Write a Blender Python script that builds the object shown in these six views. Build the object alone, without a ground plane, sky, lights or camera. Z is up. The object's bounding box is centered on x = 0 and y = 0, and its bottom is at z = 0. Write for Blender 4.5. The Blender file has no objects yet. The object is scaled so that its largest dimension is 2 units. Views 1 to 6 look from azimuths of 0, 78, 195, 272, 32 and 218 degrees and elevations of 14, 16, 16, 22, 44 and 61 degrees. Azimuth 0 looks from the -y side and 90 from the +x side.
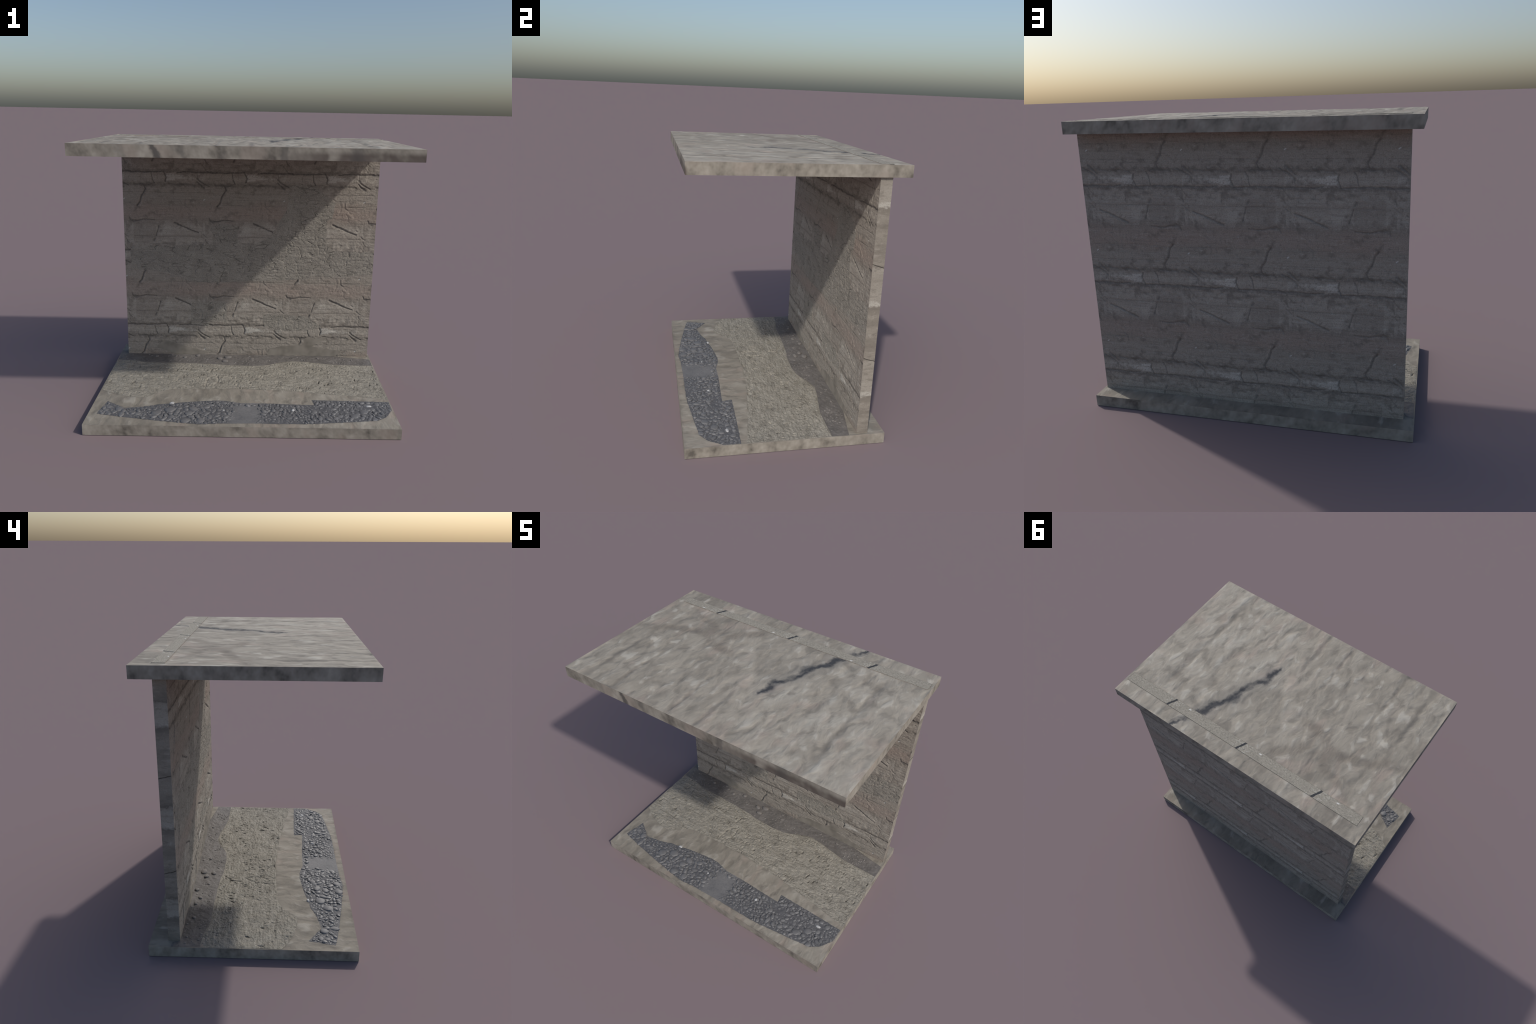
"""Weathered concrete shelter: a base slab with strips of gravel, rock and mud,
an upright cast wall near the back edge and a flat overhanging roof slab."""
import math
import random
import bpy
import numpy as np

SEED = 7
random.seed(SEED)
RNG = np.random.default_rng(SEED)

# ------------------------------------------------------------------ sizes (m)
HALF_X, HALF_Y, SLAB = 1.0, 0.6415, 0.0712
ROOF_Z0, ROOF_Z1 = 1.7245, 1.7955
WALL_X0, WALL_X1, WALL_Y0, WALL_Y1 = -0.939, 0.984, 0.4555, 0.529
WALL_TOP = 1.7978
TILE = 0.6055            # the cast pattern of the wall repeats at this pitch
BACK_SHIFT_X, BACK_FLIP_Z = 0.0505, 1.135


# ------------------------------------------------------------------ numpy noise
def _hash(ix, iy, seed):
    n = (ix.astype(np.int64) * 374761393 + iy.astype(np.int64) * 668265263 + seed * 974634777) & 0xFFFFFFFF
    n = ((n ^ (n >> 13)) * 1274126177) & 0xFFFFFFFF
    return ((n ^ (n >> 16)) & 0xFFFFFF) / float(0xFFFFFF)


def value_noise(x, y, seed):
    ix, iy = np.floor(x), np.floor(y)
    fx, fy = x - ix, y - iy
    fx, fy = fx * fx * fx * (fx * (fx * 6 - 15) + 10), fy * fy * fy * (fy * (fy * 6 - 15) + 10)
    a, b = _hash(ix, iy, seed), _hash(ix + 1, iy, seed)
    c, d = _hash(ix, iy + 1, seed), _hash(ix + 1, iy + 1, seed)
    return (a + (b - a) * fx) * (1 - fy) + (c + (d - c) * fx) * fy - 0.5


def fbm(x, y, seed, octaves=4, gain=0.5):
    total, amp, norm = 0.0, 1.0, 0.0
    for k in range(octaves):
        total = total + amp * value_noise(x * 2 ** k + 17.3 * k, y * 2 ** k - 9.1 * k, seed + k)
        norm += amp
        amp *= gain
    return 2 * total / norm


def smooth(e0, e1, x):
    t = np.clip((x - e0) / (e1 - e0), 0, 1)
    return t * t * (3 - 2 * t)


def segment_distance(px, py, a, b):
    ax, ay = a
    dx, dy = b[0] - ax, b[1] - ay
    t = np.clip(((px - ax) * dx + (py - ay) * dy) / (dx * dx + dy * dy + 1e-12), 0, 1)
    return np.hypot(px - ax - t * dx, py - ay - t * dy), t


def polygon_distance(px, py, poly):
    """Signed distance, negative inside."""
    best, inside = np.full(px.shape, 1e9), np.zeros(px.shape, bool)
    for a, b in zip(poly, poly[1:] + poly[:1]):
        best = np.minimum(best, segment_distance(px, py, a, b)[0])
        cross = (a[1] > py) != (b[1] > py)
        if a[1] != b[1]:
            inside ^= cross & (px < (b[0] - a[0]) * (py - a[1]) / (b[1] - a[1]) + a[0])
    return np.where(inside, -best, best)


def polygon_snap(px, py, poly):
    best, qx, qy = np.full(px.shape, 1e9), px.copy(), py.copy()
    for a, b in zip(poly, poly[1:] + poly[:1]):
        d, t = segment_distance(px, py, a, b)
        m = d < best
        best = np.where(m, d, best)
        qx = np.where(m, a[0] + t * (b[0] - a[0]), qx)
        qy = np.where(m, a[1] + t * (b[1] - a[1]), qy)
    return qx, qy


# ------------------------------------------------------------------ the wall's repeating cracks
# name: (points in world x, z on the front face, width at each end, depth, darkness)
STROKES = {
    "diagonal": ([(.656, .544), (.721, .516), (.775, .492), (.838, .470)], .007, .005, .0060, 1.0),
    "diagonal_fork": ([(.735, .520), (.700, .533)], .004, .002, .0020, .4),
    "arrow_head": ([(.314, .582), (.322, .562), (.343, .549)], .004, .008, .0050, .8),
    "arrow_shaft": ([(.335, .560), (.375, .556), (.427, .568), (.507, .563)], .006, .004, .0050, .85),
    "arrow_tail": ([(.507, .563), (.612, .566)], .003, .002, .0015, .3),
    "slash": ([(.538, .518), (.524, .470), (.515, .438)], .0045, .0045, .0050, .85),
    "slash_foot": ([(.506, .420), (.497, .404)], .005, .008, .0050, .8),
    "board_joint": ([(.35, .437), (.56, .435), (.70, .438), (.874, .434)], .0035, .003, .0025, .45),
    "shelf_joint": ([(.30, .328), (.345, .319), (.39, .323), (.44, .319), (.50, .324), (.580, .327)], .0065, .0045, .0050, .9),
    "shelf_joint_far": ([(.680, .318), (.730, .326), (.784, .326), (.850, .322), (.940, .326)], .004, .007, .0050, .85),
    "hook": ([(.580, .327), (.590, .305), (.599, .286), (.592, .252)], .004, .006, .0050, .95),
    "upright": ([(.488, .318), (.492, .290), (.497, .264), (.509, .241)], .003, .005, .0045, .9),
    "upright_short": ([(.534, .305), (.535, .273)], .003, .002, .0020, .4),
    "upright_faint": ([(.418, .312), (.404, .285), (.410, .265)], .003, .002, .0015, .35),
    "wedge": ([(.832, .278), (.853, .256), (.885, .236), (.922, .219)], .008, .004, .0060, .8),
    "wedge_low": ([(.832, .252), (.854, .230), (.882, .206)], .005, .008, .0060, .85),
    "wedge_stem": ([(.833, .314), (.833, .278)], .003, .004, .0030, .6),
    "ragged": ([(.620, .236), (.680, .229), (.736, .235), (.811, .226)], .006, .008, .0040, .38),
    "ragged_left": ([(.360, .228), (.420, .232), (.445, .222)], .008, .006, .0035, .5),
    "curve": ([(.433, .217), (.444, .192), (.412, .145), (.397, .092), (.374, .065)], .0055, .006, .0070, .85),
    "curve_root": ([(.509, .241), (.470, .226), (.440, .216)], .004, .005, .0030, .45),
    "low_joint": ([(.47, .170), (.65, .167), (.80, .171), (.955, .170)], .0035, .003, .0025, .4),
    "lower_joint": ([(.47, .121), (.70, .118), (.89, .120)], .003, .0025, .0015, .22),
    "bottom_joint": ([(.42, .078), (.66, .074), (.90, .079)], .003, .0025, .0018, .28),
    "wishbone": ([(.701, .118), (.712, .080), (.709, .050), (.697, .018)], .006, .007, .0020, .22),
    "wishbone_arm": ([(.737, .108), (.740, .070), (.755, .058), (.788, .026)], .006, .005, .0025, .28),
    "claw": ([(.755, .020), (.770, -.004), (.765, -.03), (.79, -.045)], .004, .007, .0020, .32),
    "thin_joint": ([(.540, -.003), (.600, .004), (.642, .000)], .003, .003, .0018, .35),
    "chip": ([(.873, .456), (.890, .440), (.906, .430)], .005, .004, .0040, .6),
    "chip_low": ([(.890, .417), (.900, .395), (.916, .382)], .004, .004, .0035, .6),
    "hollow": ([(.800, .380), (.803, .356), (.775, .336)], .013, .015, .0022, .30),
    "hollow_lip": ([(.795, .387), (.862, .389)], .005, .004, .0025, .40),
    "hollow_side": ([(.870, .376), (.898, .342)], .004, .004, .0020, .35),
    "speckle_joint": ([(.36, .385), (.52, .380), (.70, .386), (.82, .380)], .004, .004, .0012, .18),
}
RIDGES = [  # raised lips: points, width, height
    ([(.452, .190), (.424, .145), (.409, .095)], .006, .0022),
    ([(.662, .553), (.727, .524), (.782, .501), (.842, .480)], .008, .0014),
    ([(.745, .105), (.748, .068), (.763, .060)], .005, .0015),
]


def wrapped(v, centre):
    return (v - centre + TILE / 2) % TILE - TILE / 2


def wall_pattern_height(x, z, seed):
    """Relief of the cast wall, x and z in front-face pattern coordinates."""
    wx = x + .003 * fbm(x * 45, z * 45, seed + 50, 2)
    wz = z + .003 * fbm(x * 45, z * 45, seed + 60, 2)
    h = np.zeros_like(x)
    for pts, w0, w1, depth, _ in STROKES.values():
        cx = sum(p[0] for p in pts) / len(pts)
        cz = sum(p[1] for p in pts) / len(pts)
        lx, lz = wrapped(wx, cx), wrapped(wz, cz)
        n = len(pts) - 1
        for i in range(n):
            d, t = segment_distance(lx, lz, (pts[i][0] - cx, pts[i][1] - cz), (pts[i + 1][0] - cx, pts[i + 1][1] - cz))
            w = w0 + (w1 - w0) * (i + t) / n
            h = np.minimum(h, -.75 * depth * smooth(1.5, .2, d / w))
    for pts, w, top in RIDGES:
        cx = sum(p[0] for p in pts) / len(pts)
        cz = sum(p[1] for p in pts) / len(pts)
        lx, lz = wrapped(wx, cx), wrapped(wz, cz)
        for a, b in zip(pts, pts[1:]):
            d, _ = segment_distance(lx, lz, (a[0] - cx, a[1] - cz), (b[0] - cx, b[1] - cz))
            h = h + top * smooth(1.3, .2, d / w) * (h > -.001)
    # the rest of the relief repeats with the pattern as well, with a faint seam at its edge
    u, v = (x - .286) % TILE, (z - .080) % TILE
    h = h + .0012 * fbm(u * 9, v * 60, seed, 3) + .0015 * fbm(u * 30, v * 45, seed + 9, 3, .6) + .0009 * fbm(u * 95, v * 110, seed + 14, 2)
    # ragged band below the plaster shelf, knobbly cast band above it, dents in between
    band = np.exp(-((v - .150) / .013) ** 2)
    knobs = np.exp(-((v - .295) / .038) ** 4)
    plaster = smooth(.31, .33, u) * smooth(.56, .53, u) * smooth(.178, .188, v) * smooth(.240, .228, v)
    h = h + .0032 * band * fbm(u * 70, v * 90, seed + 20, 2) + .0026 * knobs * fbm(u * 44, v * 52, seed + 25, 3) + .0014 * plaster
    dents = random.Random(seed)
    for _ in range(70):
        cu, cv = dents.uniform(.02, TILE - .02), dents.uniform(.02, TILE - .02)
        lu, lv, turn = dents.uniform(.004, .020), dents.uniform(.002, .006), dents.gauss(0, .5)
        depth = dents.uniform(-.0012, .0030)
        near = (np.abs(u - cu) < .04) & (np.abs(v - cv) < .04)
        du, dv = u[near] - cu, v[near] - cv
        e = np.hypot((du * math.cos(turn) + dv * math.sin(turn)) / lu, (dv * math.cos(turn) - du * math.sin(turn)) / lv)
        h[near] -= depth * smooth(1.3, .3, e)
    return h


# ------------------------------------------------------------------ patches laid over the surfaces
GRAVEL = [(-.946, -.505), (-.913, -.337), (-.782, -.427), (-.655, -.404), (-.56, -.368), (-.458, -.352), (-.385, -.334),
          (-.181, -.307), (-.112, -.312), (-.022, -.337), (.173, -.338), (.478, -.352), (.466, -.282), (.591, -.283),
          (.793, -.288), (.992, -.294), (.990, -.405), (.931, -.497), (.865, -.542), (.675, -.566), (.461, -.590),
          (.387, -.595), (.167, -.596), (-.016, -.599), (-.145, -.602), (-.26, -.615), (-.326, -.609), (-.535, -.581),
          (-.78, -.540)]
ROCK = [(-.994, .330), (-.86, .317), (-.731, .288), (-.553, .288), (-.365, .280), (-.21, .270), (-.147, .257),
        (.039, .250), (.145, .262), (.196, .278), (.274, .320), (.367, .350), (.475, .338), (.612, .309), (.722, .290),
        (.994, .289), (.994, -.264), (.973, -.258), (.743, -.212), (.493, -.178), (.250, -.146), (.009, -.134),
        (-.260, -.136), (-.502, -.150), (-.585, -.190), (-.676, -.276), (-.746, -.274), (-.831, -.255),
        (-.931, -.215), (-.994, -.175)]
MUD = [(-.994, .440), (-.994, .330), (-.86, .317), (-.731, .288), (-.553, .288), (-.365, .280), (-.21, .270),
       (-.147, .257), (.039, .250), (.145, .262), (.196, .278), (.274, .320), (.367, .350), (.475, .338),
       (.612, .309), (.722, .290), (.994, .289), (.994, .403), (.726, .4545), (-.40, .4545), (-.47, .4475), (-.60, .4485), (-.66, .4545),
       (-.935, .4545), (-.955, .500), (-.994, .505)]
WEATHERED = [  # grey, finely cracked areas on the front of the wall (x, z)
    [(-.895, .955), (-.895, .781), (-.711, .768), (-.535, .733), (-.441, .684), (-.274, .675), (.046, .695), (.27, .705),
     (.479, .719), (.499, .747), (.709, .739), (.979, .766), (.979, .942), (.80, .945), (.662, .950), (.612, 1.018),
     (.609, 1.175), (.649, 1.205), (.668, 1.321), (.54, 1.425), (.40, 1.462), (.315, 1.44), (.30, 1.26), (.24, 1.16),
     (.18, 1.05), (.05, .985), (-.07, .990), (-.0715, 1.13), (-.22, 1.152), (-.30, 1.115), (-.24, 1.04), (-.28, .985), (-.6, .975)],
    [(-.432, .515), (-.168, .526), (-.152, .487), (-.151, .352), (-.285, .355), (-.295, .321), (-.434, .330)],
    [(.135, .416), (.342, .417), (.470, .414), (.602, .337), (.603, .320), (.491, .295), (.357, .287), (.153, .306)],
]
BARE = [  # smooth smears of slab concrete at the foot of the wall (x, z)
    [(-.711, .136), (-.650, .198), (-.511, .151), (-.403, .124), (-.301, .094), (-.382, .0725), (-.566, .0725), (-.700, .125)],
    [(.175, .0725), (.200, .135), (.297, .154), (.453, .170), (.480, .226), (.601, .236), (.662, .232), (.606, .192),
     (.535, .156), (.785, .116), (.722, .0725)],
]
BIG_PEBBLES = [  # x, y, radius, stretch, turn
    (-.27, -.573, .030, 1.0, 0), (-.367, -.575, .031, 1.2, .3), (-.244, -.398, .025, 1.2, .8), (-.329, -.426, .029, 1.5, -.4),
    (-.352, -.486, .026, 1.2, .5), (-.479, -.438, .037, 1.1, .2), (-.565, -.487, .036, 1.2, 1.0), (-.813, -.442, .028, 1.0, 0),
    (-.784, -.509, .026, 1.9, 1.5), (.794, -.437, .029, 1.2, .1), (.725, -.492, .029, 1.2, .4), (.468, -.442, .023, 1.1, 1.3),
    (.498, -.525, .024, 2.0, 1.5), (.537, -.341, .018, 1.3, .9), (-.178, -.331, .015, 1.2, .3), (.437, -.570, .016, 1.3, 2.0),
    (.38, -.47, .016, 1.3, .4), (-.885, -.417, .020, 1.2, .2), (-.893, -.461, .018, 1.1, 1.2), (-.911, -.497, .015, 1.0, 0),
    (-.473, -.565, .019, 1.6, .7), (-.429, -.463, .022, 1.8, 1.4), (.62, -.37, .018, 1.4, .2), (.86, -.40, .02, 1.3, 1.1),
    (.90, -.33, .021, 1.1, .2), (.60, -.52, .02, 1.2, .9), (.30, -.53, .018, 1.3, .4), (-.68, -.50, .021, 1.4, .5),
    (.68, -.44, .017, 1.2, 2.2), (.25, -.42, .015, 1.3, .7)]
MUD_STONES = [(-.138, .403, .027, 1.3, .1), (-.157, .329, .021, 1.5, .3), (-.201, .377, .020, 1.4, -.2), (-.377, .425, .018, 1.2, .2),
              (.052, .374, .013, 1.3, .1), (-.703, .403, .014, 1.2, .6), (.031, .425, .010, 1.3, 0), (-.476, .388, .015, 1.3, .8),
              (.58, .410, .011, 1.5, .2), (.45, .375, .009, 1.3, .5), (-.30, .35, .012, 1.4, .3), (-.55, .41, .012, 1.3, .9)]
# gouges in the rock strip: x, y, length along y, width, depth
ROCK_MARKS = [(.543, -.013, .060, .014, .008), (.577, -.058, .030, .010, .007), (.609, -.034, .036, .010, .007),
              (.813, .037, .036, .008, .006), (.519, .205, .034, .014, .006), (.48, .134, .030, .016, .005), (.536, .155, .03, .012, .006),
              (.338, .141, .03, .014, .005), (.389, .168, .03, .012, .005), (.626, .171, .03, .010, .005), (.770, .176, .032, .008, .005),
              (.975, .184, .04, .010, .006), (.044, -.042, .03, .018, .005), (.711, -.042, .03, .008, .005), (.396, -.105, .03, .009, .005),
              (.909, -.046, .035, .012, .005), (-.508, .166, .055, .007, .006), (-.476, .176, .05, .007, .006), (-.443, .175, .05, .007, .006),
              (-.41, .17, .045, .008, .006), (-.246, .189, .05, .012, .006), (-.283, .162, .03, .018, .005), (-.886, .042, .045, .012, .006),
              (-.97, -.044, .05, .010, .006), (-.794, -.048, .03, .02, .005), (-.739, -.114, .03, .012, .005)]
ROCK_CRACKS = [[(-.26, .120), (-.243, .195), (-.172, .255)], [(-.276, -.128), (-.269, .016), (-.215, .087)], [(-.215, -.069), (-.191, -.02), (-.198, .076)],
               [(-.243, .195), (-.33, .235), (-.40, .262)]]


# ------------------------------------------------------------------ mesh helpers
def new_object(name, verts, faces, materials, parent, face_material=None, smooth_shade=True):
    me = bpy.data.meshes.new(name)
    verts = np.asarray(verts, np.float32)
    me.vertices.add(len(verts))
    me.vertices.foreach_set("co", verts.ravel())
    sizes = [f.shape[1] * np.ones(len(f), np.int32) for f in faces]
    sizes = np.concatenate(sizes)
    idx = np.concatenate([f.ravel() for f in faces]).astype(np.int32)
    me.loops.add(len(idx))
    me.loops.foreach_set("vertex_index", idx)
    me.polygons.add(len(sizes))
    starts = np.zeros(len(sizes), np.int32)
    starts[1:] = np.cumsum(sizes)[:-1]
    me.polygons.foreach_set("loop_start", starts)
    me.polygons.foreach_set("loop_total", sizes)
    for m in materials:
        me.materials.append(m)
    if face_material is not None:
        me.polygons.foreach_set("material_index", np.asarray(face_material, np.int32))
    me.update(calc_edges=True)
    me.validate()
    if smooth_shade:
        me.polygons.foreach_set("use_smooth", np.ones(len(me.polygons), bool))
        me.set_sharp_from_angle(angle=math.radians(50))
    ob = bpy.data.objects.new(name, me)
    bpy.context.scene.collection.objects.link(ob)
    ob.parent = parent
    return ob


class Sheet:
    """Collects grids of points, one per face of a box, into one mesh."""

    def __init__(self):
        self.v, self.f, self.m, self.n = [], [], [], 0

    def grid(self, pts, material, flip=False):
        ny, nx = pts.shape[:2]
        i = np.arange(ny * nx).reshape(ny, nx) + self.n
        q = np.stack([i[:-1, :-1], i[:-1, 1:], i[1:, 1:], i[1:, :-1]], -1).reshape(-1, 4)
        if flip:
            q = q[:, ::-1]
        self.v.append(pts.reshape(-1, 3))
        self.f.append(q)
        self.m.append(np.full(len(q), material))
        self.n += ny * nx


def lin(a, b, step):
    return np.linspace(a, b, max(2, int(round((b - a) / step)) + 1))


def edge_fade(x, y, x0, x1, y0, y1, w):
    d = np.minimum(np.minimum(x - x0, x1 - x), np.minimum(y - y0, y1 - y))
    return smooth(0, w, d)


def slab(name, z0, z1, top_height, materials, parent, step=.006):
    xs, ys = lin(-HALF_X, HALF_X, step), lin(-HALF_Y, HALF_Y, step)
    X, Y = np.meshgrid(xs, ys)
    s = Sheet()
    Z = z1 + top_height(X, Y) * edge_fade(X, Y, -HALF_X, HALF_X, -HALF_Y, HALF_Y, .012)
    s.grid(np.stack([X, Y, Z], -1), 0)
    s.grid(np.stack([X[::8, ::8], Y[::8, ::8], np.full_like(X[::8, ::8], z0)], -1), 1, True)
    zs = np.linspace(z0, z1, 7)
    A, B = np.meshgrid(xs, zs)
    s.grid(np.stack([A, np.full_like(A, -HALF_Y), B], -1), 1)
    s.grid(np.stack([A, np.full_like(A, HALF_Y), B], -1), 1, True)
    A, B = np.meshgrid(ys, zs)
    s.grid(np.stack([np.full_like(A, -HALF_X), A, B], -1), 1, True)
    s.grid(np.stack([np.full_like(A, HALF_X), A, B], -1), 1)
    return new_object(name, np.concatenate(s.v), s.f, materials, parent, np.concatenate(s.m))


def patch(name, poly, level, height, material, parent, to_world, step, skirt=.008, fade=.012, jitter=.003, seed=1):
    """A thin layer with the outline of a polygon; height(u, v) is relief above level."""
    us = [p[0] for p in poly]
    vs = [p[1] for p in poly]
    U, V = np.meshgrid(np.arange(min(us) - 2 * step, max(us) + 2 * step, step), np.arange(min(vs) - 2 * step, max(vs) + 2 * step, step))
    sd = polygon_distance(U, V, poly)
    keep = sd < .55 * step
    near = np.abs(sd) < .55 * step
    qx, qy = polygon_snap(U, V, poly)
    U, V = np.where(near, qx, U), np.where(near, qy, V)
    inside = np.clip(-sd, 0, None)
    H = level + height(U, V) * smooth(0, fade, inside)
    wob = jitter * np.exp(-(inside / .02))
    W = to_world(U + wob * fbm(U * 60, V * 60, seed, 2), V + wob * fbm(U * 60, V * 60, seed + 5, 2), H)
    cell = keep[:-1, :-1] & keep[:-1, 1:] & keep[1:, 1:] & keep[1:, :-1]
    i = np.arange(U.size).reshape(U.shape)
    q = np.stack([i[:-1, :-1], i[:-1, 1:], i[1:, 1:], i[1:, :-1]], -1)[cell]
    # skirt: border edges are those used once
    e = np.concatenate([q[:, [0, 1]], q[:, [1, 2]], q[:, [2, 3]], q[:, [3, 0]]])
    key = np.minimum(e[:, 0], e[:, 1]).astype(np.int64) * U.size + np.maximum(e[:, 0], e[:, 1])
    _, first, count = np.unique(key, return_index=True, return_counts=True)
    border = e[first[count == 1]]
    flat = W.reshape(-1, 3)
    low = to_world(U, V, np.full_like(U, level - skirt)).reshape(-1, 3)
    used = np.unique(q)
    remap = np.full(U.size, -1)
    remap[used] = np.arange(len(used))
    bv = np.unique(border)
    remap2 = np.full(U.size, -1)
    remap2[bv] = len(used) + np.arange(len(bv))
    verts = np.concatenate([flat[used], low[bv]])
    sk = np.stack([remap[border[:, 1]], remap[border[:, 0]], remap2[border[:, 0]], remap2[border[:, 1]]], -1)
    return new_object(name, verts, [remap[q], sk], [material], parent)


def icosphere(sub):
    import bmesh
    bm = bmesh.new()
    bmesh.ops.create_icosphere(bm, subdivisions=sub, radius=1.0)
    v = np.array([p.co[:] for p in bm.verts])
    f = np.array([[p.index for p in q.verts] for q in bm.faces])
    bm.free()
    return v, f


def stone_shape(v, seed, rough=.18):
    r = 1 + rough * (fbm(v[:, 0] * 1.1 + seed, v[:, 1] * 1.1 + 3 * v[:, 2], seed, 3))
    p = v * r[:, None]
    p[:, 2] = np.sign(p[:, 2]) * np.abs(p[:, 2]) ** .8
    return p


# ------------------------------------------------------------------ node helper
class Nodes:
    def __init__(self, name):
        self.mat = bpy.data.materials.new(name)
        self.mat.use_nodes = True
        self.t = self.mat.node_tree
        self.t.nodes.clear()
        self.out = self.t.nodes.new("ShaderNodeOutputMaterial")
        self.bsdf = self.t.nodes.new("ShaderNodeBsdfPrincipled")
        self.t.links.new(self.bsdf.outputs[0], self.out.inputs[0])
        self.coord = self.t.nodes.new("ShaderNodeTexCoord").outputs["Object"]

    def put(self, socket, value):
        if hasattr(value, "links") or isinstance(value, bpy.types.NodeSocket):
            self.t.links.new(value, socket)
        else:
            socket.default_value = value

    def math(self, op, a, b=0.0, c=0.0, clamp=False):
        n = self.t.nodes.new("ShaderNodeMath")
        n.operation, n.use_clamp = op, clamp
        for s, v in zip(n.inputs, (a, b, c)):
            self.put(s, v)
        return n.outputs[0]

    def vec(self, op, a, b=(0, 0, 0), c=(0, 0, 0), scale=None):
        n = self.t.nodes.new("ShaderNodeVectorMath")
        n.operation = op
        self.put(n.inputs[0], a)
        self.put(n.inputs[1], b)
        if len(n.inputs) > 2:
            self.put(n.inputs[2], c)
        if scale is not None:
            self.put(n.inputs["Scale"], scale)
        return n.outputs["Value"] if op in ("LENGTH", "DOT_PRODUCT", "DISTANCE") else n.outputs[0]

    def split(self, v):
        n = self.t.nodes.new("ShaderNodeSeparateXYZ")
        self.put(n.inputs[0], v)
        return n.outputs[0], n.outputs[1], n.outputs[2]

    def join(self, x, y, z=0.0):
        n = self.t.nodes.new("ShaderNodeCombineXYZ")
        for s, v in zip(n.inputs, (x, y, z)):
            self.put(s, v)
        return n.outputs[0]

    def noise(self, v, scale, detail=3.0, rough=.55, distort=0.0, colour=False):
        n = self.t.nodes.new("ShaderNodeTexNoise")
        self.put(n.inputs["Vector"], v)
        n.inputs["Scale"].default_value = scale
        n.inputs["Detail"].default_value = detail
        n.inputs["Roughness"].default_value = rough
        n.inputs["Distortion"].default_value = distort
        return n.outputs["Color" if colour else 0]

    def voronoi(self, v, scale, feature="F1", metric="EUCLIDEAN", output="Distance", randomness=1.0):
        n = self.t.nodes.new("ShaderNodeTexVoronoi")
        n.feature = feature
        if feature in ("F1", "F2", "SMOOTH_F1"):
            n.distance = metric
        self.put(n.inputs["Vector"], v)
        n.inputs["Scale"].default_value = scale
        n.inputs["Randomness"].default_value = randomness
        return n.outputs[output]

    def ramp(self, f, stops, interp="LINEAR"):
        n = self.t.nodes.new("ShaderNodeValToRGB")
        n.color_ramp.interpolation = interp
        el = n.color_ramp.elements
        while len(el) < len(stops):
            el.new(.5)
        for e, (p, c) in zip(el, stops):
            e.position = p
            e.color = (*c, 1) if isinstance(c, (tuple, list)) else (c, c, c, 1)
        self.put(n.inputs[0], f)
        return n.outputs[0]

    def step(self, f, a, b):
        """0 at a, 1 at b, smooth between."""
        n = self.t.nodes.new("ShaderNodeMapRange")
        n.interpolation_type = "SMOOTHSTEP"
        self.put(n.inputs[0], f)
        n.inputs[1].default_value, n.inputs[2].default_value = a, b
        n.inputs[3].default_value, n.inputs[4].default_value = 0, 1
        return n.outputs[0]

    def between(self, f, a, b, soft):
        return self.math("MULTIPLY", self.step(f, a - soft, a + soft), self.step(f, b + soft, b - soft))

    def mix(self, fac, a, b, blend="MIX"):
        n = self.t.nodes.new("ShaderNodeMix")
        n.data_type, n.blend_type = "RGBA", blend
        self.put(n.inputs[0], fac)
        for s, v in ((n.inputs[6], a), (n.inputs[7], b)):
            self.put(s, (*v, 1) if isinstance(v, tuple) and len(v) == 3 else v)
        return n.outputs[2]

    def bump(self, height, strength, distance, normal=None):
        n = self.t.nodes.new("ShaderNodeBump")
        n.inputs["Strength"].default_value = strength
        n.inputs["Distance"].default_value = distance
        self.put(n.inputs["Height"], height)
        if normal is not None:
            self.put(n.inputs["Normal"], normal)
        return n.outputs[0]

    def finish(self, colour, rough=.9, normal=None, specular=.3):
        self.put(self.bsdf.inputs["Base Color"], colour)
        self.put(self.bsdf.inputs["Roughness"], rough)
        self.bsdf.inputs["Specular IOR Level"].default_value = specular
        if normal is not None:
            self.put(self.bsdf.inputs["Normal"], normal)
        return self.mat


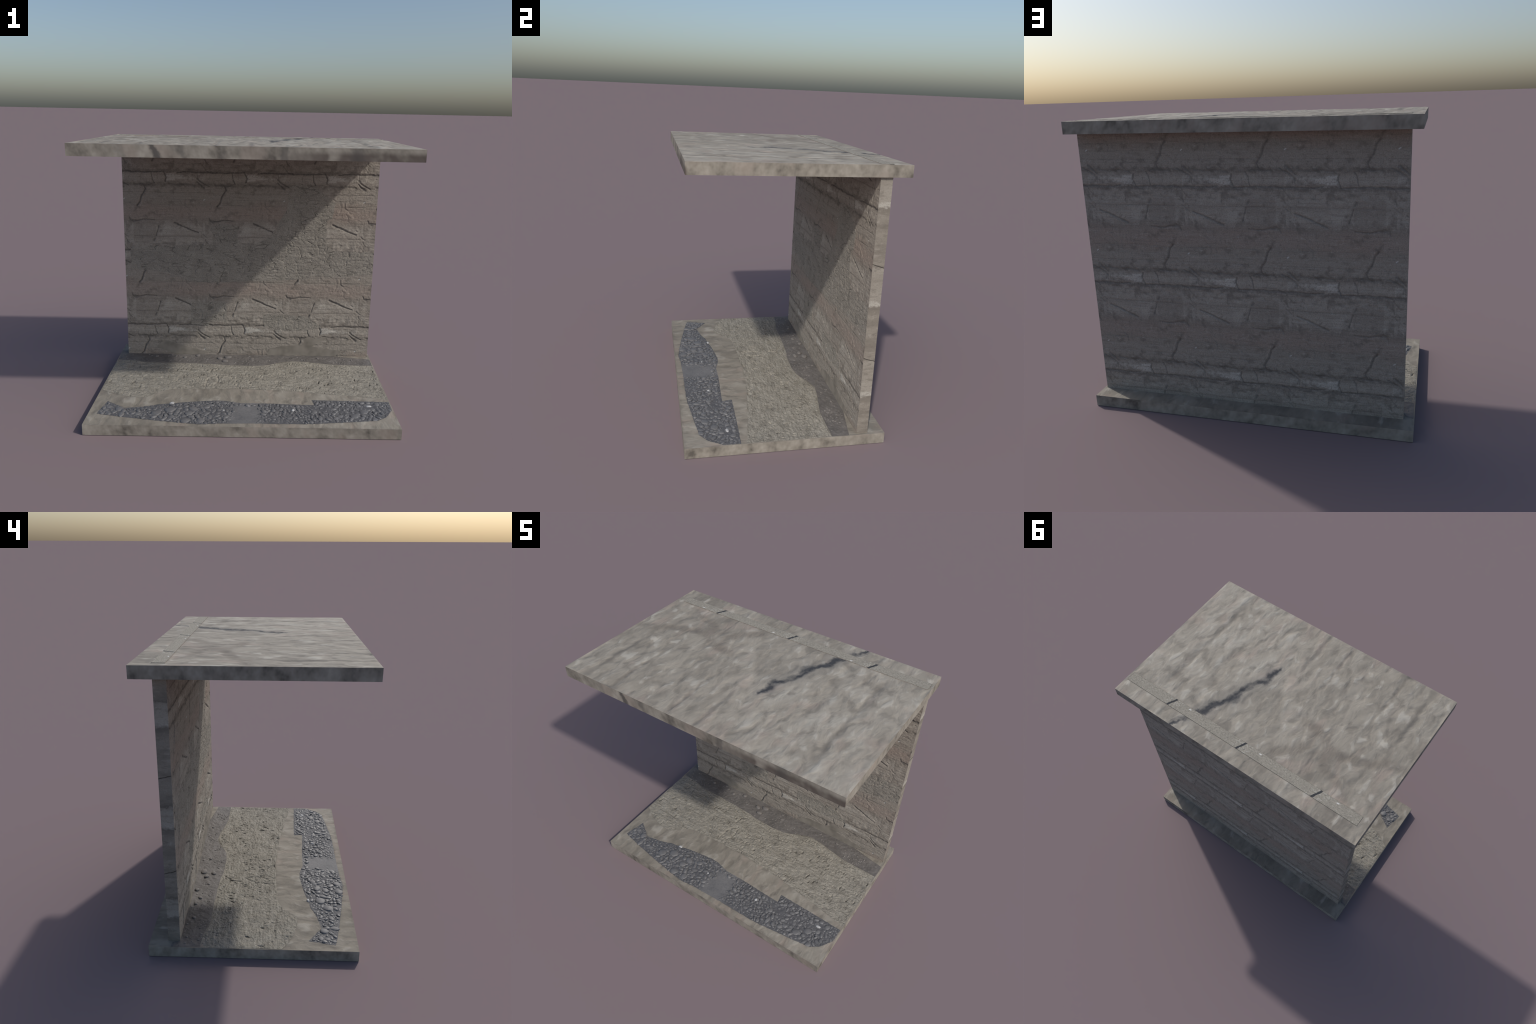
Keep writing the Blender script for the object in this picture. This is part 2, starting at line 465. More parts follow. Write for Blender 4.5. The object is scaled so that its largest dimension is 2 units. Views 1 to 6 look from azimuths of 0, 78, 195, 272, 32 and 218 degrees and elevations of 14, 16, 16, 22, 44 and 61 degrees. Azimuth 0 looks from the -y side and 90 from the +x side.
def crack_group():
    """Mask of one straight crack piece repeated at the wall's pitch."""
    g = bpy.data.node_groups.new("crack_piece", "ShaderNodeTree")
    for name, kind in (("Point", "NodeSocketVector"), ("Centre", "NodeSocketVector"), ("Start", "NodeSocketVector"),
                       ("Along", "NodeSocketVector"), ("Inverse", "NodeSocketFloat"), ("Width", "NodeSocketFloat"), ("Taper", "NodeSocketFloat"),
                       ("Dark", "NodeSocketFloat"), ("Before", "NodeSocketFloat")):
        g.interface.new_socket(name, in_out="INPUT", socket_type=kind)
    g.interface.new_socket("Mask", in_out="OUTPUT", socket_type="NodeSocketFloat")
    g.interface.new_socket("Point", in_out="OUTPUT", socket_type="NodeSocketVector")
    i, o = g.nodes.new("NodeGroupInput"), g.nodes.new("NodeGroupOutput")

    def v(op, a, b, c=None):
        n = g.nodes.new("ShaderNodeVectorMath")
        n.operation = op
        for s, x in zip(n.inputs, (a, b, c)):
            if x is None:
                continue
            if isinstance(x, tuple):
                s.default_value = x
            else:
                g.links.new(x, s)
        return n

    def m(op, a, b, c=None, clamp=False):
        n = g.nodes.new("ShaderNodeMath")
        n.operation, n.use_clamp = op, clamp
        for s, x in zip(n.inputs, (a, b, c)):
            if x is None:
                continue
            if isinstance(x, (int, float)):
                s.default_value = x
            else:
                g.links.new(x, s)
        return n.outputs[0]

    h = TILE / 2
    p = v("SUBTRACT", i.outputs["Point"], i.outputs["Centre"]).outputs[0]
    p = v("WRAP", p, (h, 10, h), (-h, -10, -h)).outputs[0]
    p = v("SUBTRACT", p, i.outputs["Start"]).outputs[0]
    t = m("MULTIPLY", v("DOT_PRODUCT", p, i.outputs["Along"]).outputs["Value"], i.outputs["Inverse"], clamp=True)
    sc = g.nodes.new("ShaderNodeVectorMath")
    sc.operation = "SCALE"
    g.links.new(i.outputs["Along"], sc.inputs[0])
    g.links.new(t, sc.inputs["Scale"])
    d = v("LENGTH", v("SUBTRACT", p, sc.outputs[0]).outputs[0], None).outputs["Value"]
    w = m("MULTIPLY_ADD", t, i.outputs["Taper"], i.outputs["Width"])
    r = m("SUBTRACT", 1.35, m("DIVIDE", d, w))
    r = m("MULTIPLY", r, .95, clamp=True)
    r = m("MAXIMUM", m("MULTIPLY", r, i.outputs["Dark"]), i.outputs["Before"])
    g.links.new(r, o.inputs["Mask"])
    # the point is handed on through each piece, so that the pieces are evaluated one after another
    nudge = m("MULTIPLY", r, 1e-7)
    join = g.nodes.new("ShaderNodeCombineXYZ")
    g.links.new(nudge, join.inputs[0])
    g.links.new(v("ADD", i.outputs["Point"], join.outputs[0]).outputs[0], o.inputs["Point"])
    return g


CRACK_GROUP = crack_group()


def crack_masks(n, point):
    """Largest weighted mask of all wall strokes at a pattern point (x, 0, z)."""
    total = 0.0
    for pts, w0, w1, _, dark in STROKES.values():
        cx = sum(p[0] for p in pts) / len(pts)
        cz = sum(p[1] for p in pts) / len(pts)
        k = len(pts) - 1
        for i in range(k):
            a, b = pts[i], pts[i + 1]
            along = (b[0] - a[0], 0, b[1] - a[1])
            g = n.t.nodes.new("ShaderNodeGroup")
            g.node_tree = CRACK_GROUP
            n.put(g.inputs["Point"], point)
            g.inputs["Centre"].default_value = (cx, 0, cz)
            g.inputs["Start"].default_value = (a[0] - cx, 0, a[1] - cz)
            g.inputs["Along"].default_value = along
            g.inputs["Inverse"].default_value = 1 / (along[0] ** 2 + along[2] ** 2)
            g.inputs["Width"].default_value = w0 + (w1 - w0) * i / k
            g.inputs["Taper"].default_value = (w1 - w0) / k
            g.inputs["Dark"].default_value = dark
            n.put(g.inputs["Before"], total)
            total, point = g.outputs["Mask"], g.outputs["Point"]
    return total


# ------------------------------------------------------------------ materials
CONCRETE = (.338, .310, .262)
CONCRETE_DARK = (.205, .186, .157)
CONCRETE_PINK = (.345, .285, .240)


def slab_top_material(name, grooves, tone=1.0):
    n = Nodes(name)
    x, y, z = n.split(n.coord)
    p = n.join(x, n.math("MULTIPLY", y, .55), 0.0)
    blot = n.noise(p, 5.0, 4, .6)
    mid = n.noise(p, 15.0, 3, .5, .4)

    def c(*rgb):
        return tuple(tone * v for v in rgb)

    # browner and darker left of the middle towards the back, paler to the front right
    drift = n.math("ADD", n.math("MULTIPLY", x, .10), n.math("MULTIPLY", y, -.06))
    blot = n.math("ADD", blot, drift)
    col = n.ramp(blot, [(.28, c(*CONCRETE_DARK)), (.44, c(.285, .260, .218)), (.62, c(*CONCRETE)), (.80, c(.405, .382, .330))])
    col = n.mix(n.math("MULTIPLY", n.step(mid, .52, .28), .74), col, c(.185, .168, .142))
    col = n.mix(n.math("MULTIPLY", n.step(mid, .55, .72), .62), col, c(.470, .445, .390))
    pink = n.noise(p, 7.0, 2, .5)
    pink = n.step(n.math("ADD", pink, n.math("MULTIPLY", n.noise(p, 1.3, 1), .5)), .80, 1.0)
    col = n.mix(n.math("MULTIPLY", pink, .55), col, c(*CONCRETE_PINK))
    wob = n.math("MULTIPLY", n.math("SUBTRACT", n.noise(n.coord, 9.0, 3), .5), .06)
    gx = n.math("ADD", x, wob)
    for gxc, y0, y1, w, s in grooves:
        g = n.math("MULTIPLY", n.step(n.math("ABSOLUTE", n.math("SUBTRACT", gx, gxc)), w, 0.0), n.between(y, y0, y1, .06))
        col = n.mix(n.math("MULTIPLY", g, 1.25 * s), col, c(.120, .108, .094))
    fine = n.noise(n.coord, 90, 2)
    return n.finish(col, .82, n.bump(n.math("ADD", mid, n.math("MULTIPLY", fine, .06)), .75, .014), .3), n


def slab_edge_material(name, stain):
    n = Nodes(name)
    x, y, z = n.split(n.coord)
    p = n.join(n.math("ADD", x, n.math("MULTIPLY", z, .25)), y, n.math("MULTIPLY", z, .8))
    a = n.noise(p, 9.0, 3, .6)
    b = n.noise(p, 27.0, 2, .5)
    f = n.math("ADD", n.math("MULTIPLY", a, .65), n.math("MULTIPLY", b, .35))
    col = n.ramp(f, [(.32, (.120, .108, .092)), (.43, (.225, .205, .172)), (.54, (.300, .275, .232)), (.70, (.400, .368, .315))])
    col = n.mix(n.math("MULTIPLY", n.step(n.noise(p, 6.0, 1), .58, .72), .35), col, CONCRETE_PINK)
    if stain:  # brown soaked stretch and dark spots along the front edge of the roof
        front = n.step(y, -.630, -.640)
        lowhalf = n.step(z, ROOF_Z1 - .012, ROOF_Z1 - .045)
        soak = n.math("MULTIPLY", n.math("MULTIPLY", n.step(x, .05, .50), lowhalf), n.step(n.noise(p, 7.0, 2), .22, .42))
        soak = n.math("MULTIPLY", soak, front)
        col = n.mix(n.math("MULTIPLY", soak, .85), col, (.098, .079, .069))
        for sx, w, tilt, s in ((-.505, .030, .55, .85), (-.36, .03, .3, .45), (.21, .035, 0, .55), (-.70, .04, .2, .3), (-.13, .03, 0, .35), (.62, .06, 0, .5)):
            d = n.math("ABSOLUTE", n.math("SUBTRACT", n.math("ADD", x, n.math("MULTIPLY", n.math("SUBTRACT", z, 1.76), tilt)), sx))
            d = n.math("ADD", d, n.math("MULTIPLY", n.math("SUBTRACT", n.noise(n.coord, 25, 2), .5), .05))
            col = n.mix(n.math("MULTIPLY", n.math("MULTIPLY", n.step(d, w, w * .2), front), s), col, (.085, .080, .075))
    return n.finish(col, .9, n.bump(f, .15, .006), .25)


def wall_face_material(name, back):
    """Cast, board-marked concrete with a repeating set of cracks."""
    n = Nodes(name)
    x, y, z = n.split(n.coord)
    if back:
        x = n.math("SUBTRACT", x, BACK_SHIFT_X)
        z = n.math("SUBTRACT", BACK_FLIP_Z, z)
    flat = n.join(x, 0.0, z)
    tile = n.vec("WRAP", flat, (.8915, 1, .6855), (.8915 - TILE, -1, .0800))   # one repeat
    tx, _, tz = n.split(tile)
    warp = n.vec("MULTIPLY", n.vec("SUBTRACT", n.noise(flat, 60, 4, .6, 0, True), (.5, .5, .5)), (.013, 0, .011))
    point = n.vec("ADD", flat, warp)
    wob = n.math("MULTIPLY", n.math("SUBTRACT", n.noise(tile, 22, 5, .65), .5), .085)
    v = n.math("DIVIDE", n.math("SUBTRACT", n.math("ADD", tz, wob), .08), TILE)
    A, B, D, L, R = (.300, .268, .226), (.328, .294, .250), (.255, .228, .193), (.385, .350, .300), (.322, .272, .230)
    col = n.ramp(v, [(0, A), (.08, B), (.20, B), (.240, D), (.255, D), (.29, B), (.33, L), (.385, B), (.41, (.25, .222, .19)),
                     (.44, B), (.52, L), (.585, B), (.60, B), (.70, L), (.76, B), (.80, (.285, .248, .21)), (.86, R), (.96, R), (1, A)])
    # darker cast panel left of the slash
    panel = n.math("MULTIPLY", n.step(tx, .5255, .5085), n.between(tz, .385, .555, .012))
    panel = n.math("MULTIPLY", panel, n.step(tx, .340, .344))
    col = n.mix(n.math("MULTIPLY", panel, .40), col, (.225, .194, .164))
    # reddish boards high in the repeat
    red = n.math("MULTIPLY", n.step(n.noise(n.join(n.math("MULTIPLY", x, .5), 0, z), 7, 2), .45, .62), n.math("MAXIMUM", n.step(tz, .52, .60), n.step(tz, .13, .09)))
    col = n.mix(n.math("MULTIPLY", red, .45), col, (.325, .255, .210))
    # soaked, ragged stretches under and over the plaster shelf
    patchy = n.step(n.noise(tile, 10, 4, .65), .42, .58)
    zw = n.math("ADD", tz, wob)
    soak = n.math("MAXIMUM", n.between(zw, .214, .242, .010), n.math("MULTIPLY", n.between(zw, .322, .344, .008), .7))
    col = n.mix(n.math("MULTIPLY", n.math("MULTIPLY", soak, patchy), .62), col, (.125, .110, .094))
    # pale plaster remains
    rag = n.math("MULTIPLY", n.math("SUBTRACT", n.noise(tile, 60, 3), .5), .034)
    px, pz = n.math("ADD", tx, rag), n.math("ADD", tz, n.math("MULTIPLY", rag, .8))
    p1 = n.math("MULTIPLY", n.between(px, .603, .664, .004), n.between(pz, .262, .312, .004))
    p2 = n.math("MULTIPLY", n.between(px, .655, .740, .004), n.between(pz, .275, .300, .003))
    p3 = n.math("MULTIPLY", n.between(px, .735, .831, .003), n.between(pz, .270, .308, .006))
    p4 = n.math("MULTIPLY", n.between(px, .835, .905, .012), n.between(pz, .266, .316, .008))
    col = n.mix(n.math("MULTIPLY", n.math("MAXIMUM", p1, p2), .9), col, (.520, .490, .435))
    col = n.mix(n.math("MULTIPLY", n.math("MAXIMUM", p3, p4), .6), col, (.470, .435, .380))
    p5 = n.math("MULTIPLY", n.between(px, .540, .640, .016), n.between(pz, .445, .512, .010))
    col = n.mix(n.math("MULTIPLY", p5, .35), col, (.455, .425, .372))
    # grain: board streaks, blotches, grit
    streak = n.noise(n.join(n.math("MULTIPLY", x, 6), 0, n.math("MULTIPLY", z, 90)), 1.0, 4, .6)
    col = n.mix(n.math("MULTIPLY", n.step(streak, .50, .30), .42), col, (.175, .155, .132))
    col = n.mix(n.math("MULTIPLY", n.step(streak, .55, .75), .35), col, (.445, .405, .348))
    grit = n.noise(flat, 150, 2, .6)
    col = n.mix(n.math("MULTIPLY", n.step(grit, .54, .30), .45), col, (.165, .147, .126))
    col = n.mix(n.math("MULTIPLY", n.step(grit, .54, .75), .35), col, (.47, .432, .375))
    blot = n.noise(tile, 12, 4, .6)
    col = n.mix(n.math("MULTIPLY", n.step(blot, .50, .30), .68), col, (.175, .154, .130))
    lump = n.noise(tile, 48, 3, .6)
    col = n.mix(n.math("MULTIPLY", n.step(lump, .46, .28), .45), col, (.17, .152, .13))
    col = n.mix(n.math("MULTIPLY", n.step(lump, .57, .74), .40), col, (.48, .445, .385))
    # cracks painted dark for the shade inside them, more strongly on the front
    cracks = crack_masks(n, point)
    cracks = n.math("MULTIPLY", cracks, n.step(n.noise(flat, 75, 3, .6), .25, .50))
    col = n.mix(n.math("MULTIPLY", cracks, .42 if back else .74), col, (.060, .057, .056))
    # a pale fleck per repeat
    d = n.vec("DISTANCE", n.vec("MULTIPLY", tile, (1, 0, 1)), (.8855 - .0, 0, .1175))
    sx = n.math("SUBTRACT", tx, .8855)
    sz = n.math("SUBTRACT", tz, .1175)
    d1 = n.math("ABSOLUTE", n.math("SUBTRACT", n.math("MULTIPLY", sz, .86), n.math("MULTIPLY", sx, .5)))
    fleck = n.math("MULTIPLY", n.step(d1, .0045, .002), n.step(d, .011, .007))
    col = n.mix(n.math("MULTIPLY", fleck, .85), col, (.55, .54, .51))
    h = n.math("ADD", n.math("MULTIPLY", streak, .6), n.math("MULTIPLY", grit, .5))
    h = n.math("ADD", h, n.math("MULTIPLY", lump, .9))
    return n.finish(col, .9, n.bump(h, .55, .004), .25)


def wall_end_material(name, flip):
    n = Nodes(name)
    x, y, z = n.split(n.coord)
    zz = n.math("SUBTRACT", z, .3515) if not flip else n.math("SUBTRACT", z, .326)
    wob = n.math("MULTIPLY", n.math("SUBTRACT", n.noise(n.coord, 35, 3), .5), .05)
    wob = n.math("ADD", wob, 0.0)
    t = n.math("WRAP", n.math("ADD", zz, wob), TILE, 0.0)
    v = n.math("DIVIDE", t, TILE)
    base, dark, pale, mid = (.285, .258, .218), (.215, .192, .162), (.430, .405, .355), (.325, .298, .255)
    if not flip:
        col = n.ramp(v, [(0, pale), (.022, pale), (.035, mid), (.12, mid), (.25, base), (.37, mid), (.385, dark), (.41, base), (.55, dark),
                         (.72, base), (.80, dark), (.86, base), (.93, dark), (.965, dark), (.982, pale), (1, pale)])
        crack_at = .394
    else:
        col = n.ramp(v, [(0, mid), (.04, mid), (.07, base), (.09, (.15, .135, .115)), (.12, dark), (.3, base), (.42, dark), (.46, base), (.6, dark),
                         (.72, base), (.80, dark), (.85, (.16, .145, .125)), (.885, (.37, .345, .30)), (.95, mid), (1, mid)])
        crack_at = .384
    streak = n.noise(n.join(0, n.math("MULTIPLY", y, 14), n.math("MULTIPLY", z, 45)), 1.0, 4, .65, .6)
    col = n.mix(n.math("MULTIPLY", n.step(streak, .50, .32), .50), col, (.155, .138, .117))
    col = n.mix(n.math("MULTIPLY", n.step(streak, .54, .72), .40), col, (.42, .39, .34))
    grit = n.noise(n.coord, 120, 2, .6)
    col = n.mix(n.math("MULTIPLY", n.step(grit, .52, .32), .3), col, (.17, .155, .13))
    slope = n.math("ADD", zz, n.math("MULTIPLY", n.math("SUBTRACT", y, .4923), .30))
    slope = n.math("ADD", slope, n.math("MULTIPLY", n.math("SUBTRACT", n.noise(n.coord, 30, 2), .5), .014))
    d = n.math("ABSOLUTE", n.math("SUBTRACT", n.math("WRAP", slope, TILE, 0.0), crack_at * TILE))
    crack = n.step(d, .0045, .0015)
    col = n.mix(n.math("MULTIPLY", crack, .85), col, (.050, .045, .04))
    h = n.math("SUBTRACT", n.math("ADD", streak, n.math("MULTIPLY", grit, .3)), crack)
    return n.finish(col, .9, n.bump(h, .5, .004), .25)


def wall_top_material(name):
    n = Nodes(name)
    x, y, z = n.split(n.coord)
    grit = n.noise(n.join(n.math("MULTIPLY", x, .7), y, 0), 110, 3, .6)
    blot = n.noise(n.coord, 16, 3)
    col = n.ramp(grit, [(.30, (.20, .187, .16)), (.48, (.285, .265, .222)), (.62, (.330, .308, .262)), (.8, (.44, .415, .36))])
    col = n.mix(n.math("MULTIPLY", n.step(blot, .5, .3), .35), col, (.21, .195, .168))
    edge = n.step(n.math("ABSOLUTE", n.math("SUBTRACT", y, .49225)), .0345, .0365)
    ends = n.math("MAXIMUM", n.step(x, -.938, -.9405), n.step(x, .9795, .982))
    lx = n.math("ADD", x, n.math("MULTIPLY", n.math("SUBTRACT", .492, y), .50))
    lx = n.math("ADD", lx, n.math("MULTIPLY", n.math("SUBTRACT", n.noise(n.coord, 60, 2), .5), .012))
    d = n.math("WRAP", n.math("ADD", lx, .0145 + TILE / 2), TILE, 0.0)
    d = n.math("SUBTRACT", d, TILE / 2)
    crack = n.step(n.math("ABSOLUTE", d), .011, .006)
    chips = n.math("MULTIPLY", n.between(d, -.075, .06, .015), n.step(n.noise(n.coord, 75, 3), .52, .60))
    col = n.mix(n.math("MULTIPLY", chips, .45), col, (.47, .45, .40))
    fleck = n.math("MULTIPLY", n.between(d, -.142, -.124, .003), n.between(y, .466, .474, .002))
    col = n.mix(fleck, col, (.62, .61, .58))
    col = n.mix(n.math("MULTIPLY", crack, .95), col, (.035, .038, .045))
    col = n.mix(n.math("MULTIPLY", n.math("MAXIMUM", edge, ends), .35), col, (.10, .093, .082))
    h = n.math("SUBTRACT", n.math("ADD", grit, n.math("MULTIPLY", chips, .4)), crack)
    return n.finish(col, .9, n.bump(h, .5, .004), .25)


def weathered_material(name):
    n = Nodes(name)
    x, y, z = n.split(n.coord)
    flat = n.join(x, 0.0, z)
    warp = n.vec("MULTIPLY", n.vec("SUBTRACT", n.noise(flat, 18, 4, .6, 0, True), (.5, .5, .5)), (.030, 0, .020))
    p = n.vec("ADD", flat, warp)
    cell = n.voronoi(n.vec("MULTIPLY", p, (.8, 1, 2.2)), 14, "DISTANCE_TO_EDGE")
    fine = n.voronoi(n.vec("MULTIPLY", p, (.8, 1, 2.4)), 46, "DISTANCE_TO_EDGE")
    streak = n.noise(n.join(n.math("MULTIPLY", x, 9), 0, n.math("MULTIPLY", z, 100)), 1.0, 4, .65)
    grit = n.noise(flat, 160, 2, .6)
    blot = n.noise(flat, 8, 3)
    col = n.ramp(blot, [(.3, (.255, .234, .200)), (.55, (.300, .276, .236)), (.75, (.345, .318, .272))])
    col = n.mix(n.math("MULTIPLY", n.step(streak, .50, .32), .5), col, (.165, .151, .130))
    col = n.mix(n.math("MULTIPLY", n.step(grit, .5, .72), .55), col, (.450, .420, .365))
    col = n.mix(n.math("MULTIPLY", n.step(grit, .5, .3), .55), col, (.140, .128, .110))
    gate = n.step(n.noise(flat, 13, 3), .47, .62)
    c1 = n.math("MULTIPLY", n.step(cell, .060, .012), gate)
    c2 = n.math("MULTIPLY", n.step(fine, .10, .02), n.step(n.noise(flat, 21, 3), .50, .64))
    c = n.math("MAXIMUM", c1, n.math("MULTIPLY", c2, .5))
    col = n.mix(n.math("MULTIPLY", c, .55), col, (.085, .078, .068))
    h = n.math("ADD", n.math("MULTIPLY", streak, .6), n.math("MULTIPLY", grit, .5))
    h = n.math("SUBTRACT", h, c)
    return n.finish(col, .9, n.bump(h, .7, .005), .25)


def bare_material(name):
    n = Nodes(name)
    a = n.noise(n.coord, 11, 2, .5)
    col = n.ramp(a, [(.32, (.185, .165, .138)), (.5, (.255, .229, .193)), (.68, (.300, .270, .228))])
    return n.finish(col, .9, None, .25)


def rock_material(name):
    n = Nodes(name)
    x, y, z = n.split(n.coord)
    flat = n.join(x, y, 0.0)
    streak = n.noise(n.join(n.math("MULTIPLY", x, 12), n.math("MULTIPLY", y, 62), 0), 1.0, 5, .7, .4)
    grit = n.noise(flat, 130, 3, .65)
    blot = n.noise(n.join(n.math("MULTIPLY", x, .7), y, 0.0), 11, 4, .6)
    col = n.ramp(streak, [(.28, (.180, .167, .139)), (.45, (.272, .254, .215)), (.6, (.320, .300, .256)), (.78, (.410, .387, .335))])
    col = n.mix(n.math("MULTIPLY", n.step(blot, .50, .33), .55), col, (.165, .152, .127))
    col = n.mix(n.math("MULTIPLY", n.step(blot, .54, .70), .35), col, (.40, .376, .322))
    col = n.mix(n.math("MULTIPLY", n.step(grit, .50, .30), .68), col, (.125, .116, .098))
    col = n.mix(n.math("MULTIPLY", n.step(grit, .54, .74), .40), col, (.45, .43, .37))
    pits = n.noise(n.join(n.math("MULTIPLY", x, 70), n.math("MULTIPLY", y, 34), 0), 1.0, 3, .6, .8)
    pit = n.math("MULTIPLY", n.step(pits, .42, .31), n.step(n.noise(flat, 11, 3), .38, .54))
    for mx, my, length, width, depth in ROCK_MARKS:
        u = n.math("ADD", n.math("SUBTRACT", x, mx), n.math("MULTIPLY", n.math("SUBTRACT", y, my), -.25))
        e = n.vec("LENGTH", n.join(n.math("DIVIDE", u, width * .62), n.math("DIVIDE", n.math("SUBTRACT", y, my), length * .5), 0))
        e = n.math("ADD", e, n.math("MULTIPLY", n.math("SUBTRACT", pits, .5), 1.2))
        pit = n.math("MAXIMUM", pit, n.step(e, 1.0, .45))
    col = n.mix(n.math("MULTIPLY", pit, .68), col, (.080, .072, .060))
    h = n.math("SUBTRACT", n.math("ADD", streak, n.math("MULTIPLY", grit, .6)), n.math("MULTIPLY", pit, .5))
    return n.finish(col, .9, n.bump(h, .75, .008), .25)


def mud_material(name, tone=1.0):
    n = Nodes(name)
    a = n.noise(n.coord, 9, 4, .6)
    b = n.noise(n.coord, 60, 3, .6)
    col = n.ramp(a, [(.3, (.105, .097, .090)), (.5, (.134, .124, .116)), (.7, (.165, .153, .143))])
    col = n.mix(n.math("MULTIPLY", n.step(b, .48, .28), .45), col, (.085, .078, .074))
    col = n.mix(n.math("MULTIPLY", n.step(b, .56, .75), .35), col, (.225, .212, .20))
    col = n.vec("SCALE", col, scale=tone)
    return n.finish(col, .72, n.bump(b, .4, .006), .38)


def gravel_material(name, shift=False):
    n = Nodes(name)
    a = n.noise(n.coord, 8, 4, .6)
    b = n.noise(n.coord, 80, 3, .6)
    info = n.t.nodes.new("ShaderNodeObjectInfo").outputs["Random"]
    col = n.ramp(a, [(.3, (.118, .118, .121)), (.5, (.148, .147, .149)), (.7, (.178, .176, .176))])
    col = n.mix(n.math("MULTIPLY", n.step(b, .5, .3), .35), col, (.078, .079, .088))
    col = n.mix(n.math("MULTIPLY", n.step(b, .55, .75), .30), col, (.23, .23, .235))
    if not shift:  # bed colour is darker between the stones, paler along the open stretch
        x = n.split(n.coord)[0]
        x = n.math("ADD", x, n.math("MULTIPLY", n.math("SUBTRACT", a, .5), .12))
        col = n.mix(n.math("MULTIPLY", n.math("SUBTRACT", 1.0, n.between(x, -.10, .13, .04)), .60), col, (.070, .071, .078))
    else:
        cell = n.split(n.voronoi(n.coord, 40, "F1", output="Color"))[0]
        col = n.mix(n.math("MULTIPLY", cell, .45), col, (.090, .091, .096))
        col = n.mix(n.math("MULTIPLY", info, .40), col, (.175, .173, .173))
    return n.finish(col, .50 if shift else .68, n.bump(b, .25, .004), .5 if shift else .35)


# ------------------------------------------------------------------ build
def build():
    shelter = bpy.data.objects.new("concrete_shelter", None)
    bpy.context.scene.collection.objects.link(shelter)
    shelter["label"] = "weathered concrete shelter with flat roof, back wall and gravelly base"
    shelter["category"] = "concrete shelter"

    grooves = [(-.18, -.64, -.20, .020, .40), (-.62, -.64, -.28, .022, .42), (-.835, -.64, -.12, .030, .32), (.02, -.64, -.24, .024, .30),
               (.728, -.62, .40, .030, .34), (.62, .26, .44, .020, .35), (-.12, .40, .62, .018, .28), (.36, -.6, -.2, .016, .16), (-.44, -.1, .62, .016, .2)]
    top_mat, n = slab_top_material("roof_concrete", grooves)
    # the long crack across the roof
    roof_crack = [(.150, -.170), (.176, -.092), (.172, -.025), (.218, .023), (.237, .082), (.262, .145), (.265, .223), (.307, .291),
                  (.352, .354), (.364, .431), (.401, .451), (.416, .523), (.440, .558), (.482, .640)]
    widths = [.012, .032, .034, .022, .030, .026, .042, .020, .028, .036, .022, .026, .019, .010]
    # brown hollows towards the back
    hollow = [[(-.24, .083), (-.327, .092), (-.418, .11), (-.483, .17), (-.607, .179), (-.782, .12), (-.872, .044), (-.99, .031)],
              [(-.34, .10), (-.378, .208), (-.31, .33), (-.22, .40)], [(-.483, .234), (-.56, .32), (-.70, .36)]]
    x, y, z = n.split(n.coord)
    warp = n.vec("MULTIPLY", n.vec("SUBTRACT", n.noise(n.coord, 26, 4, .65, 0, True), (.5, .5, .5)), (.050, .050, 0))
    pt = n.vec("ADD", n.join(x, y, 0.0), warp)

    def lines(pts, ws):
        total = None
        for i in range(len(pts) - 1):
            a, b = pts[i], pts[i + 1]
            al = (b[0] - a[0], b[1] - a[1], 0)
            q = n.vec("SUBTRACT", pt, (a[0], a[1], 0))
            t = n.math("MULTIPLY", n.vec("DOT_PRODUCT", q, al), 1 / (al[0] ** 2 + al[1] ** 2), clamp=True)
            d = n.vec("DISTANCE", q, n.vec("SCALE", al, scale=t))
            m = n.step(n.math("DIVIDE", d, n.math("MULTIPLY_ADD", t, ws[i + 1] - ws[i], ws[i])), 1.35, .25)
            total = m if total is None else n.math("MAXIMUM", total, m)
        return total

    col = n.bsdf.inputs["Base Color"].links[0].from_socket
    for h in hollow:
        col = n.mix(n.math("MULTIPLY", lines(h, [.042] * len(h)), .45), col, (.160, .138, .115))
    col = n.mix(n.math("MULTIPLY", lines(roof_crack, [2.6 * w for w in widths]), .40), col, (.17, .165, .155))
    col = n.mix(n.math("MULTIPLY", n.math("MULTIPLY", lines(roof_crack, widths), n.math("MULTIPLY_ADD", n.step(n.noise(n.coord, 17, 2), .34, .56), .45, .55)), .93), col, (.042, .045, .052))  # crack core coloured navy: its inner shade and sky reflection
    n.put(n.bsdf.inputs["Base Color"], col)

    def groove_height(X, Y, gs):
        h = np.zeros_like(X)
        gx = X + .03 * fbm(X * 9, Y * 9, 71, 3)
        for c, y0, y1, w, s in gs:
            h -= .012 * s * smooth(w * 1.2, 0, np.abs(gx - c)) * smooth(y0 - .05, y0 + .05, Y) * smooth(y1 + .05, y1 - .05, Y)
        return h

    def roof_height(X, Y):
        h = .0055 * fbm(X * 8, Y * 5.5, 5, 3, .45) + .0036 * fbm(X * 19, Y * 12, 8, 2, .4)
        h += groove_height(X, Y, grooves)
        wx, wy = X + .016 * fbm(X * 24, Y * 24, 31, 3), Y + .016 * fbm(X * 24, Y * 24, 37, 3)
        for i in range(len(roof_crack) - 1):
            d, t = segment_distance(wx, wy, roof_crack[i], roof_crack[i + 1])
            w = widths[i] + (widths[i + 1] - widths[i]) * t
            h = h - .0022 * smooth(1.8, .2, d / w)
        for p in hollow:
            for a, b in zip(p, p[1:]):
                d, _ = segment_distance(wx, wy, a, b)
                h -= .0008 * smooth(.05, 0, d)
        # level seat around the wall head that shows through the roof
        seat = np.maximum(np.maximum(WALL_X0 - X, X - WALL_X1), np.maximum(WALL_Y0 - Y, Y - WALL_Y1))
        return np.clip(h + .0010, -.010, .0022) * smooth(.0, .02, seat) - .004 * smooth(0, -.008, seat)

